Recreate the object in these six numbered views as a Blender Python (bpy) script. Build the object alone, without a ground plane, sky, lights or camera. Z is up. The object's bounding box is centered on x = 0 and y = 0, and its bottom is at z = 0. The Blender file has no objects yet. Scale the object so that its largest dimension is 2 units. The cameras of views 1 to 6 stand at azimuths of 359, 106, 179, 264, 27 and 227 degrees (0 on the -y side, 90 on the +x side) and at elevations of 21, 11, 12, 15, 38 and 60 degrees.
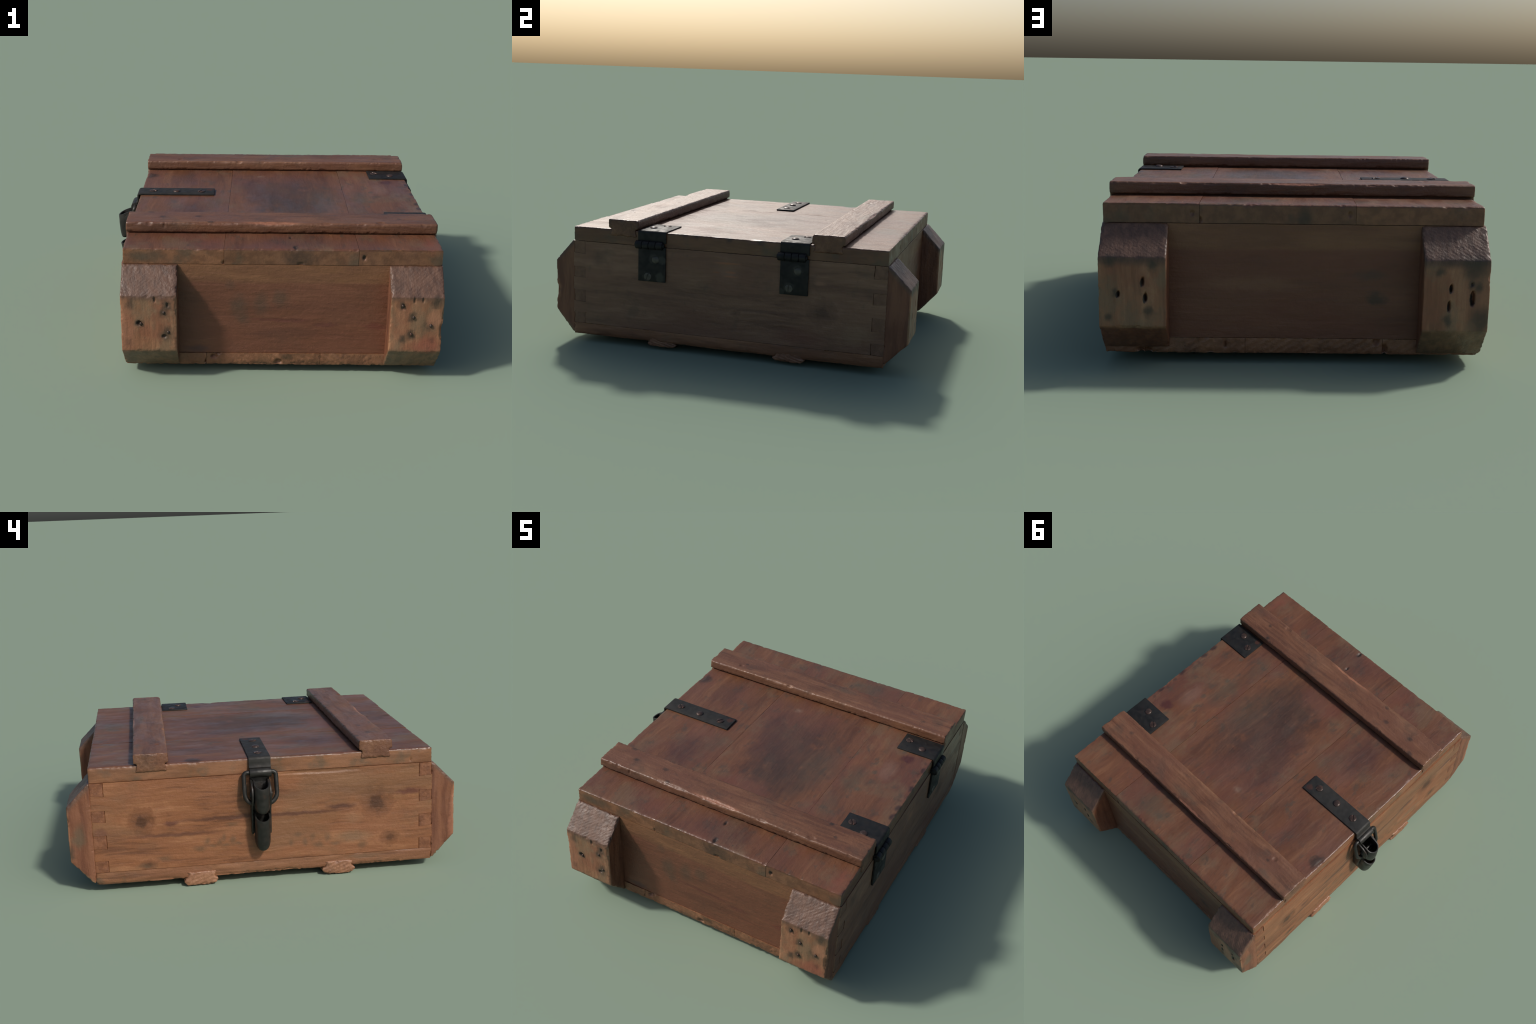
# Weathered wooden ammunition-style crate: dovetailed board box, three-plank lid with
# dovetail battens, chamfered corner blocks, two strap hinges and a toggle latch.
import bpy, bmesh, math
import numpy as np
from mathutils import Vector, Matrix

RNG = np.random.default_rng(7)

# ------------------------------------------------------------------ numpy noise
_P = np.random.default_rng(11).permutation(256).astype(np.int64)
_G = np.random.default_rng(12).normal(size=(256, 3))
_G /= np.linalg.norm(_G, axis=1)[:, None]


def noise(p):
    """gradient noise, p (n,3) -> about -0.7..0.7"""
    i = np.floor(p).astype(np.int64)
    f = p - i
    u = f * f * f * (f * (f * 6 - 15) + 10)
    out = 0.0
    for dx in (0, 1):
        wx = u[:, 0] if dx else 1 - u[:, 0]
        for dy in (0, 1):
            wy = u[:, 1] if dy else 1 - u[:, 1]
            for dz in (0, 1):
                wz = u[:, 2] if dz else 1 - u[:, 2]
                h = _P[(_P[(_P[(i[:, 0] + dx) & 255] + i[:, 1] + dy) & 255] + i[:, 2] + dz) & 255]
                g = _G[h]
                d = g[:, 0] * (f[:, 0] - dx) + g[:, 1] * (f[:, 1] - dy) + g[:, 2] * (f[:, 2] - dz)
                out = out + wx * wy * wz * d
    return out


def fbm(p, octaves=3):
    s, a = 0.0, 1.0
    for k in range(octaves):
        s = s + a * noise(p * (2.03 ** k) + 17.3 * k)
        a *= 0.5
    return s


def sstep(a, b, x):
    t = np.clip((x - a) / (b - a), 0, 1)
    return t * t * (3 - 2 * t)


# ------------------------------------------------------------------ node helpers
class Nodes:
    def __init__(self, name):
        self.mat = bpy.data.materials.new(name)
        self.mat.use_nodes = True
        self.t = self.mat.node_tree
        self.t.nodes.clear()
        self.out = self.t.nodes.new('ShaderNodeOutputMaterial')
        self.bsdf = self.t.nodes.new('ShaderNodeBsdfPrincipled')
        self.t.links.new(self.bsdf.outputs[0], self.out.inputs[0])
        self.P = self.t.nodes.new('ShaderNodeTexCoord').outputs['Object']

    def put(self, sock, v):
        if isinstance(v, bpy.types.NodeSocket):
            self.t.links.new(v, sock)
        elif v is not None:
            if sock.type == 'RGBA' and len(v) == 3:
                v = (*v, 1)
            sock.default_value = v

    def math(self, op, a, b=None, c=None, clamp=False):
        n = self.t.nodes.new('ShaderNodeMath')
        n.operation = op
        n.use_clamp = clamp
        for s, v in zip(n.inputs, (a, b, c)):
            self.put(s, v)
        return n.outputs[0]

    def vec(self, op, a, b=None, out=0):
        n = self.t.nodes.new('ShaderNodeVectorMath')
        n.operation = op
        self.put(n.inputs[0], a)
        if b is not None:
            if op == 'SCALE':
                self.put(n.inputs['Scale'], b)
            else:
                self.put(n.inputs[1], b)
        return n.outputs[out]

    def mapr(self, v, a, b, c=0.0, d=1.0, smooth=True):
        n = self.t.nodes.new('ShaderNodeMapRange')
        n.interpolation_type = 'SMOOTHSTEP' if smooth else 'LINEAR'
        n.clamp = True
        for s, x in zip(n.inputs, (v, a, b, c, d)):
            self.put(s, x)
        return n.outputs[0]

    def noise(self, vec, scale, detail=3, rough=0.5, out='Fac', dist=0.0):
        n = self.t.nodes.new('ShaderNodeTexNoise')
        self.put(n.inputs['Vector'], vec)
        n.inputs['Scale'].default_value = scale
        n.inputs['Detail'].default_value = detail
        n.inputs['Roughness'].default_value = rough
        n.inputs['Distortion'].default_value = dist
        return n.outputs[out]

    def mix(self, fac, a, b, mode='MIX'):
        n = self.t.nodes.new('ShaderNodeMix')
        n.data_type = 'RGBA'
        n.blend_type = mode
        self.put(n.inputs[0], fac)
        self.put(n.inputs[6], a)
        self.put(n.inputs[7], b)
        return n.outputs[2]

    def sep(self, v):
        n = self.t.nodes.new('ShaderNodeSeparateXYZ')
        self.put(n.inputs[0], v)
        return n.outputs

    def bump(self, h, strength, dist, normal=None):
        n = self.t.nodes.new('ShaderNodeBump')
        n.inputs['Strength'].default_value = strength
        n.inputs['Distance'].default_value = dist
        self.put(n.inputs['Height'], h)
        if normal is not None:
            self.put(n.inputs['Normal'], normal)
        return n.outputs[0]


AXV = {'x': (0.13, 1, 1), 'y': (1, 0.13, 1), 'z': (1, 1, 0.13)}


def wood(name, axis, dark, mid, light, alt=None, alt_amount=0.5, stains=(), knots=(), seed=0.0,
         streak=1.0, mould=0.35, rough=(0.40, 0.60), extra=None, relief=1.0, mottle=(), moss=(0.040, 0.030, 0.022), spec=0.5):
    """Weathered stained wood.
    stains: (centre, radii, colour, strength, softness)   knots: (centre, radius, stretch, strength)"""
    N = Nodes(name)
    P = N.P
    off = N.vec('ADD', P, (seed * 1.7, seed * 2.3, seed * 3.1))
    wob = N.vec('SUBTRACT', N.noise(off, 3.2, 2, out='Color'), (0.5, 0.5, 0.5))
    Pw = N.vec('ADD', off, N.vec('SCALE', wob, 0.05))
    G = N.vec('MULTIPLY', Pw, AXV[axis])
    s1 = N.noise(G, 13, 4, 0.55)             # broad grain bands
    s2 = N.noise(N.vec('MULTIPLY', G, tuple(0.5 if v < 1 else 1 for v in AXV[axis])), 75, 3, 0.6)  # fine fibres
    grain = N.math('ADD', N.math('MULTIPLY', s1, 0.65), N.math('MULTIPLY', s2, 0.35))
    kmask_total = None
    ai = 'xyz'.index(axis)
    kdark = None
    for (c, r, stretch, amt) in knots:
        sc = [1 / r] * 3
        sc[ai] = 1 / (r * stretch)
        d = N.vec('MULTIPLY', N.vec('SUBTRACT', N.vec('ADD', P, N.vec('SCALE', wob, 0.035)), c), tuple(sc))
        dist = N.vec('LENGTH', d, out=1)
        wr = N.math('SUBTRACT', N.noise(off, 26, 3, 0.6), 0.5)
        dist = N.math('ADD', dist, N.math('MULTIPLY', wr, N.math('ADD', 0.7, N.math('MULTIPLY', dist, 0.9))))
        ring = N.noise(N.vec('SCALE', (1.55, 1.1, 0.65), dist), 1.0, 2)
        # rings fade out away from the knot
        m = N.math('MULTIPLY', N.mapr(dist, 0.8, 4.2, 0.75, 0.0), N.mapr(s1, 0.3, 0.6, 0.5, 1.0))
        grain = N.math('ADD', N.math('MULTIPLY', grain, N.math('SUBTRACT', 1.0, m)), N.math('MULTIPLY', ring, m))
        kd = N.math('MULTIPLY', N.math('ADD', N.mapr(dist, 0.45, 1.1, 0.72, 0.0), N.mapr(dist, 0.9, 2.3, 0.28, 0.0)), amt)
        kdark = kd if kdark is None else N.math('MAXIMUM', kdark, kd)
    f = N.mapr(grain, 0.5 - 0.17 / streak, 0.5 + 0.17 / streak)
    col = N.mix(N.mapr(f, 0.0, 0.5), dark, mid)
    col = N.mix(N.mapr(f, 0.5, 1.0), col, light)
    if alt is not None:
        b = N.noise(N.vec('MULTIPLY', Pw, tuple(0.45 if v < 1 else 1 for v in AXV[axis])), 3.6, 4, 0.6)
        col = N.mix(N.math('MULTIPLY', N.mapr(b, 0.45, 0.62), alt_amount), col, alt)
    for k, (mc, sc, lo, hi, amt) in enumerate(mottle):
        b = N.noise(N.vec('ADD', N.vec('MULTIPLY', Pw, tuple(0.6 if v < 1 else 1 for v in AXV[axis])), (k * 3.3, k * 1.7 + 8, 2.0 * k)), sc, 5, 0.65)
        col = N.mix(N.math('MULTIPLY', N.mapr(b, lo, hi), amt), col, mc)
    if mould:
        b = N.noise(Pw, 7.0, 5, 0.62)
        col = N.mix(N.math('MULTIPLY', N.mapr(b, 0.54, 0.72), mould), col, moss)
        b = N.noise(N.vec('ADD', Pw, (5, 7, 9)), 24.0, 4, 0.65)
        col = N.mix(N.math('MULTIPLY', N.mapr(b, 0.58, 0.74), mould * 0.8), col, moss)
    if kdark is not None:
        kn = N.mix(N.noise(P, 90, 2), tuple(0.35 * v for v in dark), tuple(0.8 * v for v in dark))
        col = N.mix(kdark, col, kn)
    if extra:
        col = extra(N, P, Pw, wob, col)
    fw = N.vec('SUBTRACT', N.noise(P, 22, 3, 0.6, out='Color'), (0.5, 0.5, 0.5))
    bw = N.vec('SUBTRACT', N.noise(off, 7, 4, 0.62, out='Color'), (0.5, 0.5, 0.5))
    brk = N.mapr(grain, 0.38, 0.60, 1.0, 0.70)
    for (c, r, sc_col, amt, soft) in stains:
        rm = max(r)
        q = N.vec('ADD', P, N.vec('SCALE', fw, min(0.09, 2.0 * min(r) if rm < 0.05 else 1.6 * min(r) + 0.2 * sorted(r)[1])))
        big = sorted(r)[1] > 0.06
        if big:
            q = N.vec('ADD', q, N.vec('SCALE', bw, 0.8 * sorted(r)[1]))
        d = N.vec('LENGTH', N.vec('MULTIPLY', N.vec('SUBTRACT', q, c), tuple(1 / max(v, 1e-3) for v in r)), out=1)
        am = N.math('MULTIPLY', N.mapr(d, 1 - soft, 1 + soft * 0.6, 1, 0), amt)
        col = N.mix(N.math('MULTIPLY', am, brk) if big else am, col, sc_col)
    # tiny speckle
    sp = N.noise(P, 260, 2, 0.7)
    col = N.mix(N.mapr(sp, 0.3, 0.7, 0.0, 0.14), col, tuple(0.35 * v for v in dark))
    N.put(N.bsdf.inputs['Base Color'], col)
    rr = N.noise(N.vec('MULTIPLY', Pw, tuple(0.4 if v < 1 else 1 for v in AXV[axis])), 9, 9, 0.72)
    rg = N.mapr(rr, 0.36, 0.64, rough[0], rough[1])
    pt = N.t.nodes.new('ShaderNodeNewGeometry').outputs['Pointiness']
    rg = N.math('SUBTRACT', rg, N.mapr(pt, 0.515, 0.56, 0.0, 0.17))
    N.put(N.bsdf.inputs['Roughness'], rg)
    N.bsdf.inputs['Specular IOR Level'].default_value = spec
    nb = N.bump(N.noise(off, 48, 5, 0.66), 0.42 * relief, 0.006)
    nb = N.bump(s2, 0.45 * relief, 0.004, nb)
    N.put(N.bsdf.inputs['Normal'], nb)
    return N.mat


def iron(name, base=(0.011, 0.011, 0.0105), rust=(0.045, 0.022, 0.014), rust_amt=0.25, metallic=0.0, rough=(0.42, 0.60),
         spots=()):
    N = Nodes(name)
    b = N.noise(N.P, 18, 5, 0.65)
    col = N.mix(N.mapr(N.noise(N.P, 40, 4), 0.35, 0.65), base, tuple(1.5 * v for v in base))
    col = N.mix(N.math('MULTIPLY', N.mapr(b, 0.56, 0.7), rust_amt), col, rust)
    fw = N.vec('SUBTRACT', N.noise(N.P, 40, 3, 0.6, out='Color'), (0.5, 0.5, 0.5))
    q = N.vec('ADD', N.P, N.vec('SCALE', fw, 0.03))
    for (c, r, scol, amt) in spots:
        d = N.vec('LENGTH', N.vec('SUBTRACT', q, c), out=1)
        col = N.mix(N.math('MULTIPLY', N.mapr(d, 0.6 * r, 1.15 * r, 1, 0), amt), col, scol)
    N.put(N.bsdf.inputs['Base Color'], col)
    N.bsdf.inputs['Metallic'].default_value = metallic
    N.bsdf.inputs['Specular IOR Level'].default_value = 0.32
    N.put(N.bsdf.inputs['Roughness'], N.mapr(N.noise(N.P, 30, 4), 0.35, 0.65, rough[0], rough[1]))
    N.put(N.bsdf.inputs['Normal'], N.bump(N.noise(N.P, 70, 4, 0.6), 0.25, 0.003))
    return N.mat


# ------------------------------------------------------------------ scene helpers
COL = bpy.context.scene.collection
ROOT = bpy.data.objects.new('wooden_crate', None)
ROOT.empty_display_size = 0.2
COL.objects.link(ROOT)
ROOT['label'] = 'weathered brown wooden crate with battened lid, hinges and iron latch'
ROOT['category'] = 'wooden crate'


def skew(v):
    """the real crate is racked by under a centimetre; apply to all its parts"""
    v = np.array(v, dtype=float)
    one = v.ndim == 1
    v = np.atleast_2d(v).copy()
    v[:, 2] += 0.0045 * (v[:, 1] / 0.87) * np.clip(v[:, 2] / 0.3, 0, 1)
    v[:, 0] -= 0.004 * v[:, 1] / 0.87
    return v[0] if one else v


def obj_from(name, verts, faces, mat, parent=ROOT, smooth=True):
    me = bpy.data.meshes.new(name)
    me.from_pydata([tuple(v) for v in verts], [], [tuple(f) for f in faces])
    me.update()
    if smooth:
        me.polygons.foreach_set('use_smooth', [True] * len(me.polygons))
    me.materials.append(mat)
    o = bpy.data.objects.new(name, me)
    COL.objects.link(o)
    o.parent = parent
    return o


def box(x0, x1, y0, y1, z0, z1):
    v = [(x, y, z) for x in (x0, x1) for y in (y0, y1) for z in (z0, z1)]
    f = [(0, 1, 3, 2), (4, 6, 7, 5), (0, 4, 5, 1), (2, 3, 7, 6), (0, 2, 6, 4), (1, 5, 7, 3)]
    return v, f


def prism(poly, a0, a1, axis):
    """closed prism of a 2D polygon. axis x: poly is (y,z); y: (x,z); z: (x,y)"""
    put = {'x': lambda a, p: (a, p[0], p[1]), 'y': lambda a, p: (p[0], a, p[1]), 'z': lambda a, p: (p[0], p[1], a)}[axis]
    n = len(poly)
    v = [put(a0, p) for p in poly] + [put(a1, p) for p in poly]
    f = [tuple(range(n)), tuple(range(2 * n - 1, n - 1, -1))]
    f += [(i, i + n, (i + 1) % n + n, (i + 1) % n) for i in range(n)]
    return v, f


def carve(name, solids, mat, voxel=0.006, axis='y', seed=0, warp=0.0016, rough=0.0009, chip=0.010, chip_bias=0.18,
          dents=(), field=None, parent=ROOT, end_ridges=None, cuts=(), minus=()):
    """union of closed solids -> even fine mesh -> worn edges, dents and relief"""
    bm = bmesh.new()
    for v, f in solids:
        vs = [bm.verts.new(p) for p in v]
        for q in f:
            bm.faces.new([vs[i] for i in q])
    bmesh.ops.recalc_face_normals(bm, faces=bm.faces)
    me = bpy.data.meshes.new('tmp')
    bm.to_mesh(me)
    bm.free()
    tmp = bpy.data.objects.new('tmp', me)
    COL.objects.link(tmp)
    m = tmp.modifiers.new('r', 'REMESH')
    m.mode = 'VOXEL'
    m.voxel_size = voxel
    m.adaptivity = 0
    dg = bpy.context.evaluated_depsgraph_get()
    me2 = bpy.data.meshes.new_from_object(tmp.evaluated_get(dg))
    bpy.data.objects.remove(tmp)
    bpy.data.meshes.remove(me)
    n = len(me2.vertices)
    co = np.empty(n * 3)
    me2.vertices.foreach_get('co', co)
    co = co.reshape(-1, 3)
    nr = np.empty(n * 3)
    me2.vertex_normals.foreach_get('vector', nr)
    nr = nr.reshape(-1, 3)
    ed = np.empty(len(me2.edges) * 2, dtype=np.int32)
    me2.edges.foreach_get('vertices', ed)
    ed = ed.reshape(-1, 2)
    deg = np.bincount(ed.ravel(), minlength=n).astype(float)

    def avg(a):
        s = np.zeros_like(a)
        if a.ndim == 1:
            s += np.bincount(ed[:, 0], a[ed[:, 1]], n) + np.bincount(ed[:, 1], a[ed[:, 0]], n)
            return s / deg
        return np.stack([avg(a[:, k]) for k in range(a.shape[1])], 1)

    lap = avg(co) - co
    convex = np.clip(-(lap * nr).sum(1) / voxel, 0, 0.5)
    ns = nr.copy()
    for _ in range(3):
        convex = np.maximum(convex, avg(convex) * 1.02)
        ns = avg(ns)
    ns /= np.linalg.norm(ns, axis=1)[:, None] + 1e-9
    edge = np.clip(convex / 0.16, 0, 1)
    p = co + seed * np.array([3.7, 1.9, 5.3])
    st = np.array([0.25 if a == axis else 1.0 for a in 'xyz'])
    d = warp * fbm(p * 2.2, 2) * 1.6
    d += rough * fbm(p * st * 42, 2)
    d += rough * 0.7 * noise(p * 17)
    c = noise(p * 26 * np.array([0.6 if a == axis else 1.0 for a in 'xyz'])) + 0.6 * noise(p * 70) - chip_bias
    d -= chip * edge * np.clip(c, 0, 0.6)
    d -= 0.0012 * edge
    d += edge * (0.0024 * noise(p * 80) + 0.0016 * noise(p * 48))
    if end_ridges is not None:       # coarse saw-cut end grain
        direction, freq, amp, mask = end_ridges
        mk = mask(co, nr)
        ph = co @ np.array(direction) * freq + 1.2 * noise(p * 12)
        d += mk * amp * (np.sin(ph) * (0.5 + noise(p * 9)) + 1.1 * noise(p * 75))
    for (pos, rad, depth) in dents:
        q = (co - np.array(pos)) / np.array(rad)
        q += 0.22 * np.stack([noise(p * 45 + 3), noise(p * 45 + 31), noise(p * 45 + 57)], 1)
        r = np.linalg.norm(q, axis=1)
        d -= depth * sstep(1.15, 0.45, r)
    if field is not None:
        d += field(co, nr)
    co = co + ns * d[:, None]
    me2.vertices.foreach_set('co', co.ravel())
    if minus:                         # chiselled joint sockets
        bm = bmesh.new()
        for sv, sf in minus:
            vs = [bm.verts.new(q) for q in sv]
            for q in sf:
                bm.faces.new([vs[i] for i in q])
        bmesh.ops.recalc_face_normals(bm, faces=bm.faces)
        mc = bpy.data.meshes.new('tmp')
        bm.to_mesh(mc)
        bm.free()
        oc, ob = bpy.data.objects.new('tmp_cut', mc), bpy.data.objects.new('tmp_board', me2)
        COL.objects.link(oc)
        COL.objects.link(ob)
        md = ob.modifiers.new('b', 'BOOLEAN')
        md.operation = 'DIFFERENCE'
        md.solver = 'EXACT'
        md.object = oc
        me3 = bpy.data.meshes.new_from_object(ob.evaluated_get(bpy.context.evaluated_depsgraph_get()))
        bpy.data.objects.remove(ob)
        bpy.data.objects.remove(oc)
        bpy.data.meshes.remove(mc)
        me2 = me3
    if cuts:                          # saw cuts: crisp straight joints
        bm = bmesh.new()
        bm.from_mesh(me2)
        for pt, no in cuts:
            bmesh.ops.bisect_plane(bm, geom=bm.verts[:] + bm.edges[:] + bm.faces[:], plane_co=pt, plane_no=no, clear_outer=True, dist=1e-5)
            bmesh.ops.holes_fill(bm, edges=[e for e in bm.edges if e.is_boundary], sides=0)
        bm.to_mesh(me2)
        bm.free()
        co = np.empty(len(me2.vertices) * 3)
        me2.vertices.foreach_get('co', co)
        co = co.reshape(-1, 3)
    me2.vertices.foreach_set('co', skew(co).ravel())
    me2.polygons.foreach_set('use_smooth', np.ones(len(me2.polygons), dtype=bool))
    if cuts:
        me2.set_sharp_from_angle(angle=math.radians(58))
    me2.update()
    me2.name = name
    me2.materials.clear()
    me2.materials.append(mat)
    o = bpy.data.objects.new(name, me2)
    COL.objects.link(o)
    o.parent = parent
    return o


# ------------------------------------------------------------------ colours (linear albedo)
GREEN = (0.060, 0.055, 0.038)     # faded grey-green smudge
SOOT = (0.018, 0.015, 0.012)
PURP = (0.060, 0.027, 0.021)
LID_D, LID_M, LID_L = (0.076, 0.030, 0.016), (0.124, 0.051, 0.025), (0.172, 0.077, 0.037)
EDGE_D, EDGE_M = (0.145, 0.064, 0.031), (0.215, 0.098, 0.048)
SIDE_D, SIDE_M, SIDE_L = (0.120, 0.046, 0.021), (0.206, 0.082, 0.036), (0.268, 0.120, 0.056)
END_D, END_M, END_L = (0.094, 0.033, 0.018), (0.135, 0.050, 0.026), (0.176, 0.070, 0.037)
BLK_D, BLK_M, BLK_L = (0.155, 0.067, 0.032), (0.252, 0.119, 0.060), (0.330, 0.172, 0.090)
RED = (0.17, 0.055, 0.032)


def edge_paint(cd, cm):
    """bare lighter wood on the plank edges below the darkened top face"""
    def fn(N, P, Pw, wob, col):
        z = N.sep(N.vec('ADD', P, N.vec('SCALE', wob, 0.006)))[2]
        y = N.sep(P)[1]
        top = N.math('SUBTRACT', z, N.math('MULTIPLY', y, 0.0052))
        m = N.mapr(top, 0.6425, 0.6375, 0, 1)
        g = N.noise(N.vec('MULTIPLY', Pw, (1, 0.15, 1)), 24, 4, 0.6)
        ec = N.mix(N.mapr(g, 0.35, 0.65), cd, cm)
        ec = N.mix(N.math('MULTIPLY', N.mapr(N.noise(Pw, 6, 4, 0.6), 0.5, 0.66), 0.55), ec, GREEN)
        return N.mix(m, col, ec)
    return fn


# ------------------------------------------------------------------ lid planks
zt = 0.6475
seamL = lambda y: -0.2185 + 0.017 * y / 0.87
seamR = lambda y: 0.4095 + 0.009 * y / 0.87
Y = 0.869
GAP = 0.0006


def lid_poly(a, b):
    ya, yb = -Y, Y
    return [(a(ya), ya), (b(ya), ya), (b(yb), yb), (a(yb), yb)]


const = lambda c: (lambda y: c)
lid_stains_mid = [((0.10, -0.02, zt), (0.26, 0.34, 0.05), (0.048, 0.026, 0.019), 0.82, 0.55),
                  ((0.15, -0.27, zt), (0.20, 0.18, 0.05), (0.042, 0.025, 0.018), 0.8, 0.6),
                  ((-0.08, 0.10, zt), (0.07, 0.20, 0.05), PURP, 0.5, 0.6),
                  ((0.30, -0.10, zt), (0.10, 0.20, 0.05), GREEN, 0.35, 0.6),
                  ((0.02, -0.43, zt), (0.16, 0.10, 0.05), (0.13, 0.048, 0.032), 0.7, 0.5),
                  ((0.12, -0.74, zt), (0.16, 0.12, 0.05), PURP, 0.55, 0.5),
                  ((0.20, 0.76, zt), (0.12, 0.07, 0.05), GREEN, 0.5, 0.6),
                  ((0.13, -0.866, 0.60), (0.09, 0.02, 0.05), SOOT, 0.55, 0.6),
                  ((-0.05, 0.35, zt), (0.028, 0.02, 0.03), (0.20, 0.15, 0.11), 0.35, 0.9),
                  ((0.104, -0.84, zt), (0.016, 0.022, 0.03), SOOT, 0.8, 0.5),
                  ((0.085, -0.712, zt), (0.008, 0.02, 0.03), SOOT, 0.7, 0.5),
                  ((-0.004, 0.866, 0.606), (0.03, 0.02, 0.045), SOOT, 0.6, 0.6)]
lid_stains_left = [((-0.682, 0.352, zt), (0.030, 0.050, 0.03), SOOT, 0.75, 0.6),
                   ((-0.42, -0.30, zt), (0.11, 0.14, 0.05), PURP, 0.75, 0.6),
                   ((-0.50, 0.30, zt), (0.10, 0.15, 0.05), PURP, 0.35, 0.6),
                   ((-0.30, -0.16, zt), (0.07, 0.1, 0.05), GREEN, 0.35, 0.6),
                   ((-0.201, -0.868, 0.609), (0.010, 0.02, 0.014), SOOT, 0.9, 0.5),
                   ((-0.60, -0.866, 0.60), (0.1, 0.02, 0.03), GREEN, 0.5, 0.6)]
lid_stains_right = [((0.680, 0.245, zt), (0.038, 0.040, 0.03), (0.060, 0.018, 0.016), 0.85, 0.4),
                    ((0.62, 0.10, zt), (0.05, 0.09, 0.03), (0.165, 0.10, 0.075), 0.45, 0.7),
                    ((0.755, -0.79, zt), (0.035, 0.09, 0.04), (0.17, 0.050, 0.030), 0.5, 0.7),
                    ((0.50, -0.05, zt), (0.06, 0.13, 0.05), GREEN, 0.45, 0.7),
                    ((0.47, -0.32, zt), (0.05, 0.12, 0.05), GREEN, 0.35, 0.7),
                    ((0.428, -0.868, 0.607), (0.009, 0.02, 0.014), SOOT, 0.9, 0.5)]
for yy in (0.26, 0.158, 0.09, 0.02, -0.10, -0.16, 0.20, -0.24):
    k = math.sin(yy * 71)
    lid_stains_right.append(((0.779 + 0.009 * k, yy, zt), (0.010 + 0.005 * abs(k), 0.016 + 0.010 * k, 0.03), (0.028, 0.016, 0.014), 0.55 + 0.3 * k, 0.7))
for i, yy in enumerate((-0.3, -0.13, 0.05, 0.30)):
    lid_stains_right.append(((0.60 + 0.06 * math.sin(i * 5), yy, zt), (0.014, 0.018, 0.03), GREEN, 0.6, 0.6))
ep = edge_paint(EDGE_D, EDGE_M)
ep_dull = edge_paint((0.115, 0.052, 0.027), (0.170, 0.080, 0.041))
plank_spec = [
    (const(-0.713), lambda y: seamL(y) + 0.02, lid_stains_left, 1.3,
     [((-0.201, -0.866, 0.609), (0.010, 0.02, 0.012), 0.010), ((-0.233, -0.866, 0.578), (0.012, 0.03, 0.010), 0.010),
      ((-0.700, 0.352, 0.642), (0.02, 0.04, 0.012), 0.004), ((-0.70, -0.758, 0.589), (0.02, 0.006, 0.018), 0.008)], ep),
    (lambda y: seamL(y) - 0.02, lambda y: seamR(y) + 0.02, lid_stains_mid, 2.6,
     [((0.104, -0.846, 0.642), (0.010, 0.025, 0.012), 0.008), ((0.085, -0.712, 0.642), (0.008, 0.018, 0.012), 0.006),
      ((-0.055, 0.352, 0.642), (0.02, 0.014, 0.01), 0.002), ((0.128, -0.866, 0.575), (0.02, 0.02, 0.010), 0.006),
      ((-0.178, 0.866, 0.612), (0.008, 0.02, 0.014), 0.010), ((0.416, 0.866, 0.585), (0.008, 0.02, 0.014), 0.010)], ep_dull),
    (lambda y: seamR(y) - 0.02, const(0.800), lid_stains_right, 4.1,
     [((0.428, -0.866, 0.607), (0.008, 0.02, 0.013), 0.010), ((0.447, 0.866, 0.611), (0.010, 0.02, 0.012), 0.008),
      ((0.79, 0.16, 0.642), (0.02, 0.05, 0.012), 0.004)], ep_dull)]
nL, nR = Vector((0.87, -0.017, 0)).normalized(), Vector((0.87, -0.009, 0)).normalized()
cL, cR = Vector((-0.2185, 0, 0)), Vector((0.4095, 0, 0))
LID_Z0 = 0.5712
low = (Vector((0, 0, LID_Z0)), Vector((0, 0, -1)))
plank_cuts = [[low, (cL - GAP * nL, nL)], [low, (cL + GAP * nL, -nL), (cR - GAP * nR, nR)], [low, (cR + GAP * nR, -nR)]]
for (a, b, st, sd, dn, ex), ct, step in zip(plank_spec, plank_cuts, (0.0, 0.0008, 0.0016)):
    m = wood('stained_lid_wood', 'y', LID_D, LID_M, LID_L, alt=(0.098, 0.040, 0.029), alt_amount=0.6, stains=st, seed=sd,
             mottle=[((0.125, 0.080, 0.046), 5.0, 0.50, 0.64, 0.55), ((0.135, 0.049, 0.029), 6.0, 0.52, 0.68, 0.45), ((0.060, 0.043, 0.030), 16.0, 0.55, 0.68, 0.65)],
             streak=0.58, mould=0.28, rough=(0.32, 0.58), relief=0.65, extra=ex)
    carve('lid_plank', [prism(lid_poly(a, b), LID_Z0 - 0.012, zt + step, 'z')], m, voxel=0.0055, axis='y', seed=sd, rough=0.0006, chip=0.014, chip_bias=0.20, dents=dn, cuts=ct)


# ------------------------------------------------------------------ lid battens (dovetailed into the planks)
def batten_profile(y0, y1):
    t, n, r = 0.7045, 0.652, 0.005
    return [(y0 + 0.008, 0.612), (y1 - 0.008, 0.612), (y1 - 0.018, n), (y1, n + 0.003), (y1, t - r), (y1 - r * 0.9, t),
            (y0 + r * 0.9, t), (y0, t - r), (y0, n + 0.003), (y0 + 0.018, n)]


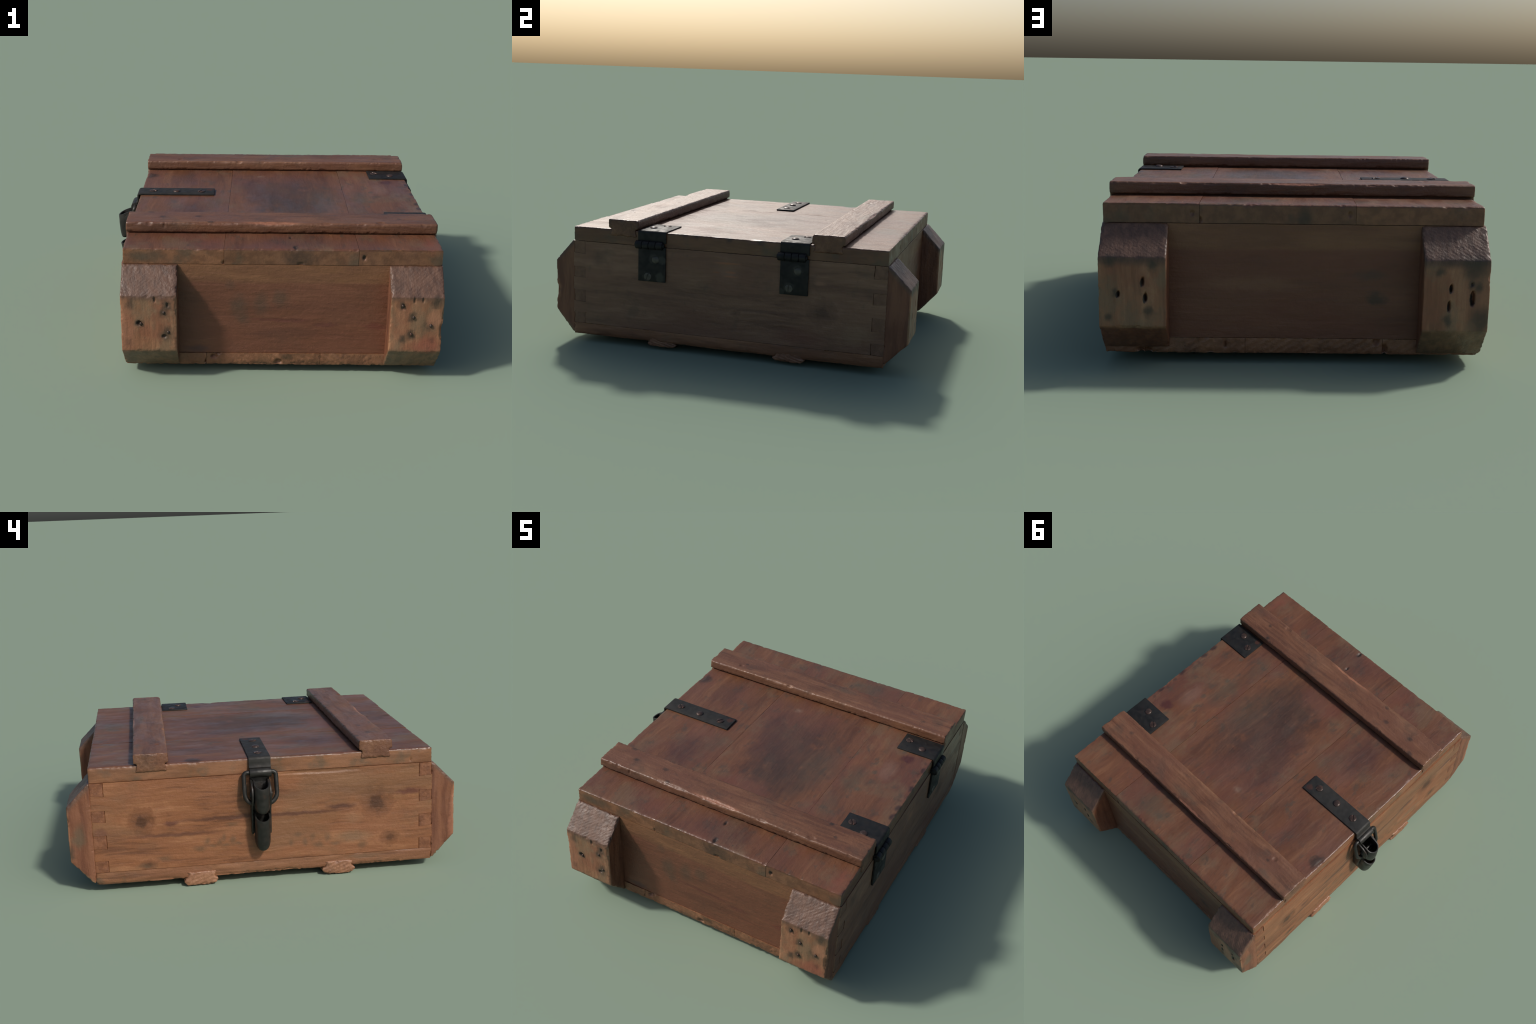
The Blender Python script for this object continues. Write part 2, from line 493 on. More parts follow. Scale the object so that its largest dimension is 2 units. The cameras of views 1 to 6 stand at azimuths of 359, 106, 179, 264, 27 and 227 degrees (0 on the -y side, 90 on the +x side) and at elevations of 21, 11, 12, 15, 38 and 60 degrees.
BAT_D, BAT_M, BAT_L = (0.092, 0.038, 0.020), (0.140, 0.062, 0.032), (0.190, 0.092, 0.049)
for (y0, y1, sd, dn, st) in [
    (-0.661, -0.488, 5.2,
     [((0.0, -0.655, 0.704), (0.13, 0.013, 0.015), 0.006), ((-0.28, -0.655, 0.704), (0.10, 0.010, 0.012), 0.005),
      ((0.26, -0.655, 0.704), (0.03, 0.010, 0.012), 0.005), ((0.529, -0.645, 0.704), (0.025, 0.016, 0.014), 0.005),
      ((-0.605, -0.66, 0.698), (0.016, 0.016, 0.012), 0.004), ((-0.53, -0.66, 0.690), (0.008, 0.012, 0.016), 0.003)],
     [((-0.602, -0.50, 0.703), (0.02, 0.012, 0.01), SOOT, 0.6, 0.6), ((-0.364, -0.564, 0.703), (0.02, 0.012, 0.01), SOOT, 0.6, 0.6),
      ((0.571, -0.505, 0.703), (0.013, 0.012, 0.01), SOOT, 0.7, 0.6), ((-0.302, -0.645, 0.703), (0.02, 0.014, 0.01), SOOT, 0.6, 0.6),
      ((-0.542, -0.573, 0.703), (0.018, 0.012, 0.01), SOOT, 0.6, 0.6), ((0.629, -0.581, 0.703), (0.012, 0.012, 0.01), SOOT, 0.6, 0.6),
      ((0.0, -0.650, 0.703), (0.14, 0.012, 0.012), (0.30, 0.125, 0.072), 0.75, 0.5),
      ((-0.55, -0.66, 0.67), (0.12, 0.02, 0.03), SOOT, 0.35, 0.7)]),
    (0.472, 0.644, 6.6,
     [((0.02, 0.640, 0.704), (0.12, 0.010, 0.010), 0.005), ((-0.172, 0.478, 0.703), (0.018, 0.010, 0.014), 0.007),
      ((0.497, 0.640, 0.704), (0.02, 0.010, 0.010), 0.005), ((-0.525, 0.52, 0.704), (0.014, 0.014, 0.01), 0.004)],
     [((-0.505, 0.552, 0.703), (0.012, 0.012, 0.01), SOOT, 0.6, 0.6), ((0.642, 0.546, 0.703), (0.018, 0.014, 0.01), SOOT, 0.6, 0.6),
      ((0.02, 0.638, 0.704), (0.12, 0.008, 0.008), (0.27, 0.115, 0.07), 0.7, 0.5),
      ((-0.55, 0.62, 0.703), (0.05, 0.02, 0.01), GREEN, 0.5, 0.6), ((0.12, 0.60, 0.703), (0.1, 0.03, 0.01), GREEN, 0.4, 0.7)])]:
    m = wood('batten_wood', 'x', BAT_D, BAT_M, BAT_L, alt=(0.118, 0.048, 0.028), alt_amount=0.6, stains=st, seed=sd, mould=0.4,
             rough=(0.34, 0.58))
    carve('lid_batten', [prism(batten_profile(y0, y1), -0.719, 0.807, 'x')], m, voxel=0.0046, axis='x', seed=sd, chip=0.014,
          chip_bias=0.14, rough=0.0013, dents=dn)

# ------------------------------------------------------------------ box walls with dovetail joints
ZB, ZT = 0.1060, 0.5692
XL, XR, YE = -0.7195, 0.8030, 0.8720
TH = 0.072
WALL_CUTS = [(Vector((0, 0, ZB)), Vector((0, 0, -1))), (Vector((0, 0, ZT)), Vector((0, 0, 1)))]
FING = [(0.4995, ZT + 0.012), (0.3655, 0.4265), (0.2275, 0.2975), (ZB - 0.012, 0.1655)]      # fingers of the end boards
TAIL = [(0.4265, 0.4995), (0.2975, 0.3655), (0.1655, 0.2275)]          # tails of the side boards
JG = 0.0004


def socket(x0, x1, ysgn, z0, z1):
    """room for one finger of the end board in the side board; the tails left between flare a little"""
    y0, y1 = ysgn * (YE - TH), ysgn * (YE + 0.05)
    k = 0.010
    return prism([(y0, z0 - JG), (y1, z0 - JG + (k if z0 > ZB else 0)), (y1, z1 + JG), (y0, z1 + JG)], x0, x1, 'x')


for side, x0, x1, sd in (('latch', XL, XL + TH, 8.3), ('hinge', XR - TH, XR, 9.7)):
    solids = [box(x0, x1, -YE, YE, ZB - 0.012, ZT + 0.012)]
    sockets = [socket(x0 - 0.05, x1 + 0.05, sg, z0, z1) for sg in (-1, 1) for z0, z1 in FING]
    if side == 'latch':
        kn = [((XL, 0.627, 0.362), 0.040, 1.05, 1.0), ((XL, -0.580, 0.378), 0.048, 1.1, 1.0), ((XL, -0.65, 0.185), 0.022, 1.3, 0.8),
              ((XL, 0.596, 0.126), 0.018, 1.4, 0.9)]
        st = [((XL, 0.18, 0.350), (0.02, 0.26, 0.012), (0.078, 0.030, 0.018), 0.9, 0.7),
              ((XL, -0.39, 0.366), (0.02, 0.08, 0.015), (0.070, 0.027, 0.018), 0.9, 0.7),
              ((XL, -0.2, 0.345), (0.02, 0.24, 0.010), (0.085, 0.032, 0.019), 0.85, 0.7),
              ((XL, -0.75, 0.420), (0.02, 0.08, 0.018), (0.095, 0.030, 0.021), 0.85, 0.7),
              ((XL, 0.45, 0.28), (0.02, 0.24, 0.011), (0.090, 0.034, 0.020), 0.8, 0.7),
              ((XL, 0.48, 0.34), (0.02, 0.04, 0.014), (0.085, 0.028, 0.019), 0.85, 0.6),
              ((XL, -0.45, 0.20), (0.02, 0.10, 0.03), (0.13, 0.085, 0.05), 0.6, 0.7),
              ((XL, -0.45, 0.50), (0.02, 0.12, 0.03), (0.20, 0.10, 0.05), 0.6, 0.7),
              ((XL, -0.45, 0.30), (0.02, 0.05, 0.03), (0.24, 0.135, 0.075), 0.4, 0.9),
              ((XL, 0.05, 0.50), (0.02, 0.10, 0.03), (0.17, 0.10, 0.055), 0.5, 0.7),
              ((XL, 0.83, 0.31), (0.02, 0.035, 0.035), (0.10, 0.035, 0.026), 0.5, 0.5)]
        # remains of a stamped line of lettering, worn to smudges
        for y, z, ry, rz in ((0.30, 0.232, 0.013, 0.022), (0.272, 0.205, 0.02, 0.009), (0.238, 0.222, 0.014, 0.02), (0.215, 0.245, 0.01, 0.02),
                             (0.205, 0.205, 0.022, 0.008), (0.166, 0.228, 0.012, 0.024), (0.14, 0.21, 0.018, 0.008), (0.335, 0.196, 0.03, 0.012),
                             (0.17, 0.315, 0.03, 0.012), (-0.13, 0.19, 0.012, 0.018), (-0.165, 0.232, 0.02, 0.01), (-0.20, 0.19, 0.012, 0.02),
                             (-0.27, 0.165, 0.02, 0.014), (-0.24, 0.215, 0.014, 0.018), (-0.32, 0.205, 0.015, 0.022), (-0.36, 0.17, 0.025, 0.01),
                             (0.52, 0.16, 0.03, 0.012), (0.62, 0.125, 0.04, 0.012), (-0.50, 0.15, 0.02, 0.02)):
            st.append(((XL, y, z), (0.02, ry * 1.2, rz * 1.15), (0.100, 0.058, 0.032), 0.65, 0.9))
        m = wood('pine_side_wood', 'y', SIDE_D, SIDE_M, SIDE_L, alt=(0.165, 0.082, 0.040), alt_amount=0.65, stains=st, knots=kn, seed=sd,
                 streak=0.85, mould=0.25, moss=(0.112, 0.064, 0.034), rough=(0.38, 0.56))
        dn = [((XL, 0.58, 0.36), (0.02, 0.02, 0.03), 0.002), ((XL, -0.3, 0.560), (0.02, 0.2, 0.012), 0.004)]
    else:
        kn = [((XR, 0.545, 0.305), 0.040, 1.15, 0.8), ((XR, 0.067, 0.255), 0.010, 1.6, 0.6)]
        st = [((XR, 0.03, 0.48), (0.02, 0.07, 0.06), (0.25, 0.14, 0.085), 0.5, 0.8),
              ((XR, 0.02, 0.515), (0.02, 0.07, 0.006), (0.30, 0.115, 0.05), 0.7, 0.6), ((XR, 0.04, 0.468), (0.02, 0.03, 0.006), (0.30, 0.115, 0.05), 0.7, 0.6),
              ((XR, 0.04, 0.446), (0.02, 0.04, 0.005), (0.30, 0.115, 0.05), 0.6, 0.6), ((XR, -0.04, 0.462), (0.02, 0.018, 0.005), (0.25, 0.09, 0.04), 0.6, 0.6),
              ((XR, 0.52, 0.455), (0.02, 0.035, 0.012), (0.27, 0.14, 0.08), 0.6, 0.6),
              ((XR, 0.20, 0.275), (0.02, 0.35, 0.010), (0.09, 0.04, 0.028), 0.6, 0.7), ((XR, -0.4, 0.29), (0.02, 0.35, 0.012), (0.10, 0.045, 0.03), 0.5, 0.7),
              ((XR, 0.42, 0.16), (0.02, 0.12, 0.05), (0.15, 0.055, 0.036), 0.6, 0.7), ((XR, 0.72, 0.20), (0.02, 0.10, 0.07), (0.24, 0.155, 0.09), 0.5, 0.7),
              ((XR, -0.72, 0.48), (0.02, 0.04, 0.04), SOOT, 0.35, 0.7)]
        m = wood('pine_side_wood', 'y', (0.125, 0.060, 0.036), (0.185, 0.095, 0.056), (0.235, 0.130, 0.078), alt=(0.16, 0.072, 0.044), alt_amount=0.6,
                 stains=st, knots=kn, seed=sd, streak=0.85, mould=0.4, moss=(0.055, 0.044, 0.030), rough=(0.38, 0.56))
        dn = [((XR, 0.03, 0.48), (0.02, 0.06, 0.035), 0.0025)]
    carve('side_board', solids, m, voxel=0.0042, axis='y', seed=sd, chip=0.012, chip_bias=0.22, dents=dn, cuts=WALL_CUTS, minus=sockets)


def band_top(N, P, Pw, wob, col):
    """paler unvarnished strip under the lid"""
    z = N.sep(N.vec('ADD', P, N.vec('SCALE', wob, 0.02)))[2]
    m = N.math('MULTIPLY', N.mapr(z, 0.462, 0.486), 0.8)
    g = N.noise(N.vec('MULTIPLY', Pw, (0.12, 1, 1)), 22, 4, 0.6)
    col = N.mix(m, col, N.mix(N.mapr(g, 0.35, 0.65), (0.145, 0.064, 0.030), (0.20, 0.094, 0.042)))


    # the finger ends lie in the side walls and weathered with them
    x = N.sep(P)[0]
    fl = N.mapr(x, XL + TH + 0.010, XL + TH + 0.004, 0, 1)
    fr = N.mapr(x, XR - TH - 0.010, XR - TH - 0.004, 0, 1)
    n = N.mapr(N.noise(N.vec('MULTIPLY', Pw, (1, 1, 1)), 30, 4, 0.6), 0.35, 0.65)
    col = N.mix(fl, col, N.mix(n, (0.135, 0.051, 0.024), (0.200, 0.081, 0.038)))
    return N.mix(fr, col, N.mix(n, (0.125, 0.060, 0.035), (0.175, 0.088, 0.052)))


for ys, sd in ((-1, 12.1), (1, 13.9)):
    ya, yb = sorted((ys * (YE - (0.004 if ys < 0 else 0)), ys * (YE - TH)))
    solids = [box(XL + 0.0004, XR - 0.0004, ya, yb, ZB - 0.012, ZT + 0.012)]
    sockets = []
    for z0, z1 in TAIL:
        y0, y1 = ys * (YE - TH - 0.05), ys * (YE + 0.05)
        t0, t1 = z1 + 0.0004, z1 + 0.0004 + 0.010 * 0.122 / (TH + 0.05)
        poly = [(y0, z0 - JG), (y1, z0 - JG), (y1, t1), (ys * (YE - TH), t0), (y0, t0)]
        sockets.append(prism(poly, XL - 0.05, XL + TH + 0.0006, 'x'))
        sockets.append(prism(poly, XR - TH - 0.0006, XR + 0.05, 'x'))
    if ys < 0:
        st = [((-0.162, ys * YE, 0.355), (0.045, 0.03, 0.055), (0.062, 0.042, 0.027), 0.65, 0.8), ((-0.14, ys * YE, 0.285), (0.03, 0.03, 0.03), (0.062, 0.042, 0.027), 0.55, 0.8),
              ((-0.055, ys * YE, 0.362), (0.038, 0.03, 0.058), (0.062, 0.042, 0.027), 0.55, 0.8), ((0.04, ys * YE, 0.392), (0.04, 0.03, 0.045), (0.062, 0.042, 0.027), 0.55, 0.8),
              ((-0.20, ys * YE, 0.462), (0.03, 0.03, 0.025), (0.062, 0.042, 0.027), 0.35, 0.75), ((0.09, ys * YE, 0.278), (0.10, 0.03, 0.012), (0.105, 0.030, 0.02), 0.7, 0.6),
              ((0.257, ys * YE, 0.256), (0.07, 0.03, 0.012), (0.10, 0.030, 0.02), 0.75, 0.5), ((-0.03, ys * YE, 0.282), (0.10, 0.03, 0.008), (0.105, 0.03, 0.02), 0.6, 0.6),
              ((0.50, ys * YE, 0.248), (0.06, 0.03, 0.02), (0.12, 0.03, 0.02), 0.6, 0.6), ((-0.36, ys * YE, 0.122), (0.06, 0.03, 0.02), (0.05, 0.025, 0.03), 0.6, 0.7)]
    else:
        st = [((-0.294, YE, 0.272), (0.045, 0.03, 0.028), (0.045, 0.028, 0.02), 0.8, 0.6), ((-0.270, YE, 0.372), (0.06, 0.03, 0.025), (0.07, 0.045, 0.03), 0.6, 0.7),
              ((-0.05, YE, 0.268), (0.12, 0.03, 0.008), (0.12, 0.05, 0.03), 0.5, 0.6), ((0.2, YE, 0.33), (0.2, 0.03, 0.03), (0.22, 0.115, 0.06), 0.4, 0.7)]
    m = wood('end_board_wood', 'x', END_D, END_M, END_L, alt=(0.148, 0.050, 0.026), alt_amount=0.5, stains=st, seed=sd, streak=0.5, mould=0.12,
             rough=(0.42, 0.60), extra=band_top)
    carve('end_board', solids, m, voxel=0.0045, axis='x', seed=sd, chip=0.010, chip_bias=0.25, rough=0.0012, cuts=WALL_CUTS, minus=sockets)

# ------------------------------------------------------------------ bottom planks and their battens
bseams = [XL, -0.322, 0.235, 0.640, XR]
notches = {0: [((-0.317, -YE, 0.055), (0.012, 0.05, 0.022), 0.02), ((-0.332, YE, 0.06), (0.012, 0.05, 0.024), 0.02)],
           1: [((-0.283, -YE, 0.087), (0.018, 0.02, 0.012), 0.016), ((-0.262, -YE, 0.106), (0.016, 0.02, 0.010), 0.014),
               ((0.031, -YE, 0.056), (0.02, 0.02, 0.018), 0.012), ((-0.297, YE, 0.094), (0.014, 0.02, 0.016), 0.016)],
           2: [((0.315, YE, 0.077), (0.007, 0.02, 0.016), 0.012), ((0.63, YE, 0.05), (0.02, 0.03, 0.016), 0.016)],
           3: [((0.655, YE, 0.05), (0.02, 0.03, 0.016), 0.016)]}


def ragged(sd):
    def f(co, nr):
        low = sstep(0.070, 0.040, co[:, 2]) * (np.abs(nr[:, 2]) < 0.8)
        return -0.007 * low * np.clip(0.3 + noise(co * np.array([7, 7, 3]) + sd), 0, 1)
    return f


for k in range(4):
    a, b = bseams[k] - (0.02 if k else 0), bseams[k + 1] + (0.02 if k < 3 else 0)
    ct = [(Vector((0, 0, 0.1044)), Vector((0, 0, 1)))]
    if k:
        ct.append((Vector((bseams[k] + 0.0007, 0, 0)), Vector((-1, 0, 0))))
    if k < 3:
        ct.append((Vector((bseams[k + 1] - 0.0007, 0, 0)), Vector((1, 0, 0))))
    sd = 15.5 + 1.7 * k
    pts = [(a, 0.0400), (b, 0.0400), (b, 0.117), (a, 0.117)]
    c = 0.009
    if k == 0:
        pts[0:1] = [(a, 0.0400 + c), (a + c * 0.5, 0.0400)]
    if k == 3:
        pts[1:2] = [(b - c * 0.5, 0.0400), (b, 0.0400 + c)]
    st = []
    if k == 0:
        st = [((XL, -0.505, 0.088), (0.02, 0.09, 0.014), (0.12, 0.07, 0.04), 0.6, 0.6), ((XL, 0.86, 0.06), (0.03, 0.03, 0.02), GREEN, 0.5, 0.6)]
    if k == 1:
        st = [((0.076, -YE, 0.085), (0.03, 0.02, 0.018), (0.06, 0.035, 0.02), 0.7, 0.6)]
    m = wood('bottom_board_wood', 'y', (0.125, 0.054, 0.027), (0.190, 0.084, 0.041), (0.245, 0.115, 0.058), alt=(0.18, 0.072, 0.036), alt_amount=0.5, seed=sd,
             mould=0.3, moss=(0.09, 0.065, 0.04), stains=st)
    carve('bottom_plank', [prism(pts, -YE, YE, 'y')], m, voxel=0.006, axis='y', seed=sd, chip=0.016, chip_bias=0.05, rough=0.0014,
          dents=notches[k], field=ragged(sd), cuts=ct,
          end_ridges=((60, 0, 95), 2.2, 0.0016, lambda co, nr: sstep(0.6, 0.9, np.abs(nr[:, 1]))))

for (yl, yr, sd) in ((-0.372, -0.348, 21.3), (0.342, 0.368, 22.8)):
    def slant(co, yl=yl, yr=yr):
        return yl + (yr - yl) * (co[:, 0] - XL) / (XR - XL)
    yc = 0.5 * (yl + yr)
    w = 0.086
    poly = [(yc - w + 0.006, 0.074), (yc - w + 0.018, 0.042), (yc - w - 0.002, 0.036), (yc - w, 0.018), (yc - w + 0.02, 0.0015),
            (yc + w - 0.02, 0.0015), (yc + w, 0.018), (yc + w + 0.002, 0.036), (yc + w - 0.018, 0.042), (yc + w - 0.006, 0.074)]
    m = wood('bottom_batten_wood', 'x', (0.155, 0.070, 0.038), (0.225, 0.105, 0.057), (0.28, 0.14, 0.078), alt=(0.21, 0.092, 0.052), alt_amount=0.5, seed=sd,
             mould=0.3, moss=(0.09, 0.065, 0.04))
    o = carve('bottom_batten', [prism(poly, XL - 0.008, XR - 0.001, 'x')], m, voxel=0.0055, axis='x', seed=sd, chip=0.018, chip_bias=0.02, rough=0.0016,
              dents=[((XL - 0.008, yc + w, 0.06), (0.03, 0.03, 0.02), 0.012)],
              end_ridges=((0, 45, 120), 2.6, 0.0022, lambda co, nr: sstep(0.6, 0.9, np.abs(nr[:, 0]))))
    n = len(o.data.vertices)
    co = np.empty(n * 3)
    o.data.vertices.foreach_get('co', co)
    co = co.reshape(-1, 3)
    co[:, 1] += slant(co) - yc
    co[:, 2] += 0.012 * (co[:, 0] - XL) / (XR - XL) * sstep(0.05, 0.0, co[:, 2])
    co[:, 2] = np.maximum(co[:, 2], 0.0)
    o.data.vertices.foreach_set('co', co.ravel())

# ------------------------------------------------------------------ corner blocks
YO = 0.990


def block_field(ys):
    def f(co, nr):
        return -0.004 * sstep(0.3, 0.8, np.abs(nr[:, 2])) * np.clip(noise(co * 11 + 3 * ys), 0, 1)
    return f


# (x0, x1, y sign, seed, nails (x,z), stains (x,z,r), holes (x,z,rx,rz,depth))
blocks = [
    (-0.7170, -0.4535, -1, 31.2, [(-0.514, 0.372), (-0.622, 0.315), (-0.494, 0.272)],
     [(-0.669, 0.407, 0.022), (-0.495, 0.401, 0.024), (-0.514, 0.365, 0.020), (-0.628, 0.312, 0.022), (-0.500, 0.262, 0.030), (-0.68, 0.214, 0.018)],
     [(-0.630, 0.318, 0.014, 0.012, 0.012), (-0.513, 0.250, 0.014, 0.010, 0.010), (-0.555, 0.438, 0.006, 0.016, 0.006), (-0.495, 0.41, 0.008, 0.012, 0.006)]),
    (0.5480, 0.8010, -1, 33.7, [(0.658, 0.352), (0.742, 0.311), (0.652, 0.264), (0.604, 0.411)],
     [(0.604, 0.411, 0.022), (0.658, 0.350, 0.022), (0.744, 0.308, 0.024), (0.654, 0.258, 0.020), (0.615, 0.237, 0.022), (0.770, 0.424, 0.028), (0.755, 0.226, 0.016)],
     [(0.608, 0.405, 0.012, 0.014, 0.006), (0.795, 0.285, 0.014, 0.045, 0.0085), (0.66, 0.438, 0.006, 0.018, 0.005), (0.70, 0.440, 0.006, 0.014, 0.005)]),
    (-0.7210, -0.4600, 1, 35.1, [],
     [(-0.527, 0.416, 0.020), (-0.680, 0.352, 0.016), (-0.564, 0.217, 0.018), (-0.66, 0.43, 0.05), (-0.70, 0.22, 0.05), (-0.652, 0.362, 0.014)],
     [(-0.570, 0.343, 0.009, 0.018, 0.024), (-0.564, 0.272, 0.008, 0.022, 0.024), (-0.655, 0.303, 0.014, 0.030, 0.024), (-0.652, 0.360, 0.007, 0.008, 0.010)]),
    (0.5400, 0.8030, 1, 37.9, [],
     [(0.753, 0.447, 0.024), (0.593, 0.428, 0.020), (0.759, 0.221, 0.016), (0.606, 0.244, 0.020), (0.735, 0.318, 0.014)],
     [(0.631, 0.359, 0.008, 0.019, 0.024), (0.726, 0.309, 0.008, 0.013, 0.022), (0.620, 0.296, 0.008, 0.020, 0.024)])]
M_NAIL = iron('rusty_nail_iron', base=(0.05, 0.036, 0.03), rust=(0.09, 0.04, 0.025), rust_amt=0.6, metallic=0.5, rough=(0.3, 0.45))
for (x0, x1, ys, sd, nails, stains, holes) in blocks:
    yi = 0.864 if ys < 0 else 0.867
    YO = {(-1, -1): 0.990, (1, -1): 0.979, (-1, 1): 0.988, (1, 1): 0.992}[(1 if x0 > 0 else -1, ys)]
    zl, zr = (0.066, 0.180) if (x0 > 0 and ys > 0) else (0.048, 0.172)      # one block is cut higher
    prof = [(ys * yi, zl - 0.002), (ys * yi, 0.571), (ys * 0.878, 0.569), (ys * YO, 0.455), (ys * YO, zr), (ys * 0.878, zl)]
    m_st = [((x, ys * YO, z), (r, 0.025, r * 1.2), (0.040, 0.030, 0.020), 0.85, 0.8) for x, z, r in stains]
    for (x, z, rx, rz, dp) in holes:
        if dp == 0.0085:             # splintered edge, bare wood
            m_st.append(((x, ys * YO, z), (0.022, 0.03, 0.06), (0.33, 0.14, 0.07), 0.7, 0.6))
            continue
        m_st.append(((x, ys * YO, z), (rx * 0.75, 0.06, rz * 0.95), (0.006, 0.004, 0.003), 0.95 if dp > 0.015 else 0.6, 0.25))
    if (x0, ys) == (0.5480, -1):
        m_st.append(((0.735, -YO, 0.20), (0.07, 0.03, 0.05), (0.25, 0.075, 0.045), 0.7, 0.7))
        m_st.append(((0.76, -YO, 0.34), (0.035, 0.03, 0.05), (0.36, 0.16, 0.09), 0.6, 0.6))
    if (x0, ys) == (-0.7170, -1):
        m_st.append(((-0.70, -YO, 0.27), (0.055, 0.03, 0.16), (0.28, 0.115, 0.065), 0.65, 0.4))
    if (x0, ys) == (-0.7210, 1):
        m_st.append(((-0.725, 0.93, 0.312), (0.03, 0.03, 0.06), (0.09, 0.065, 0.04), 0.7, 0.7))
        m_st.append(((-0.725, 0.95, 0.285), (0.03, 0.025, 0.03), (0.09, 0.065, 0.04), 0.6, 0.7))

    def blk_extra(N, P, Pw, wob, col, ys=ys, YO=YO):
        """weathered reddish flanks and greyer saw-cut chamfers; only the outer face is pale"""
        y = N.math('MULTIPLY', N.sep(N.vec('ADD', P, N.vec('SCALE', wob, 0.01)))[1], float(ys))
        g = N.noise(N.vec('MULTIPLY', Pw, (1, 1, 0.12)), 30, 4, 0.6)
        flank = N.mix(N.mapr(g, 0.35, 0.65), (0.112, 0.039, 0.020), (0.178, 0.071, 0.036))
        z = N.sep(P)[2]
        dz = YO - 0.990
        up = N.mapr(N.math('ADD', z, y), 1.405 + dz, 1.440 + dz)           # plane of the upper chamfer
        cham = N.mix(N.mapr(N.noise(N.vec('MULTIPLY', Pw, (1, 0.4, 0.4)), 40, 4, 0.65), 0.35, 0.65), (0.078, 0.042, 0.029), (0.128, 0.068, 0.045))
        c = N.mix(N.mapr(y, YO - 0.006, YO - 0.011, 0, 1), col, flank)
        c = N.mix(up, c, cham)
        lo = N.mapr(N.math('SUBTRACT', y, z), 0.805 + dz, 0.822 + dz)
        low_c = N.mix(N.mapr(g, 0.35, 0.65), (0.115, 0.072, 0.041), (0.185, 0.104, 0.058))
        return N.mix(lo, c, low_c)

    m = wood('corner_block_wood', 'z', BLK_D, BLK_M, BLK_L, alt=(0.29, 0.13, 0.072), alt_amount=0.6, stains=m_st, seed=sd, streak=1.0,
             mottle=[((0.17, 0.12, 0.072), 7.0, 0.48, 0.62, 0.6), ((0.22, 0.082, 0.042), 6.0, 0.48, 0.62, 0.75)], mould=0.35, moss=(0.12, 0.080, 0.046), extra=blk_extra, rough=(0.42, 0.6))
    dn = [((x, ys * YO, z), (rx * (0.72 if dp > 0.015 else 0.85), 0.035, rz * 1.05), dp) for x, z, rx, rz, dp in holes]
    blk = carve('corner_block', [prism(prof, x0, x1, 'x')], m, voxel=0.0042, axis='z', seed=sd, chip=0.016, chip_bias=0.08, rough=0.0012, dents=dn,
                field=block_field(ys),
                end_ridges=((70, 60 * ys, -60), 4.1, 0.00042, lambda co, nr: sstep(0.45, 0.6, np.abs(nr[:, 2])) * sstep(0.95, 0.85, np.abs(nr[:, 2]))))
    for (x, z) in nails:
        bm = bmesh.new()
        bmesh.ops.create_uvsphere(bm, u_segments=14, v_segments=8, radius=0.0075)
        for v in bm.verts:
            v.co.y *= 0.75
            v.co.z *= 1.25
            v.co += Vector((x, ys * (YO + 0.001), z))
        me = bpy.data.meshes.new('nail')
        bm.to_mesh(me)
        bm.free()
        me.polygons.foreach_set('use_smooth', [True] * len(me.polygons))
        me.materials.append(M_NAIL)
        o = bpy.data.objects.new('nail', me)
        q = np.array([v.co[:] for v in me.vertices])
        me.vertices.foreach_set('co', skew(q).ravel())
        COL.objects.link(o)
        o.parent = blk


# ------------------------------------------------------------------ ironwork
def finish(name, bm, mat, parent, bevel=0.0, segs=2, angle=40):
    bmesh.ops.recalc_face_normals(bm, faces=bm.faces)
    me = bpy.data.meshes.new(name)
    bm.to_mesh(me)
    bm.free()
    o = bpy.data.objects.new(name, me)
    COL.objects.link(o)
    if bevel:
        md = o.modifiers.new('b', 'BEVEL')
        md.width = bevel
        md.segments = segs
        md.limit_method = 'ANGLE'
        md.angle_limit = math.radians(angle)
        dg = bpy.context.evaluated_depsgraph_get()
        me2 = bpy.data.meshes.new_from_object(o.evaluated_get(dg))
        o.modifiers.clear()
        o.data = me2
        bpy.data.meshes.remove(me)
        me = me2
        me.name = name
    q = np.array([v.co[:] for v in me.vertices])
    me.vertices.foreach_set('co', skew(q).ravel())
    me.polygons.foreach_set('use_smooth', [True] * len(me.polygons))
    me.set_sharp_from_angle(angle=math.radians(38))
    me.materials.clear()
    me.materials.append(mat)
    me.update()
    o.parent = parent
    return o


def add(bm, vf):
    v, f = vf
    vs = [bm.verts.new(p) for p in v]
    for q in f:
        bm.faces.new([vs[i] for i in q])


def ribbon(path, th, w0, w1, shift=lambda s: 0.0):
    """sheet-metal strip following a path in (x,z), thickness th to the left of travel, between y=w0..w1"""
    path = np.array(path, float)
    n = len(path)
    tang = np.gradient(path, axis=0)
    tang /= np.linalg.norm(tang, axis=1)[:, None]
    nor = np.stack([-tang[:, 1], tang[:, 0]], 1)
    outer = path + nor * th
    poly = [tuple(p) for p in path] + [tuple(p) for p in outer[::-1]]
    v, f = [], []
    for y in (w0, w1):
        for i, p in enumerate(poly):
            s = (i if i < n else 2 * n - 1 - i) / (n - 1)
            v.append((p[0], y + shift(s), p[1]))
    m = len(poly)
    for i in range(m):
        j = (i + 1) % m
        f.append((i, j, j + m, i + m))
    for base in (0, m):
        for i in range(n - 1):
            f.append((base + i, base + i + 1, base + m - 2 - i, base + m - 1 - i))
    return v, f


def arc(cx, cz, r, a0, a1, n):
    return [(cx + r * math.cos(math.radians(a)), cz + r * math.sin(math.radians(a))) for a in np.linspace(a0, a1, n)]


M_SCREW = iron('rusty_screw_iron', base=(0.040, 0.026, 0.022), rust=(0.075, 0.032, 0.022), rust_amt=0.7, metallic=0.3, rough=(0.28, 0.45))


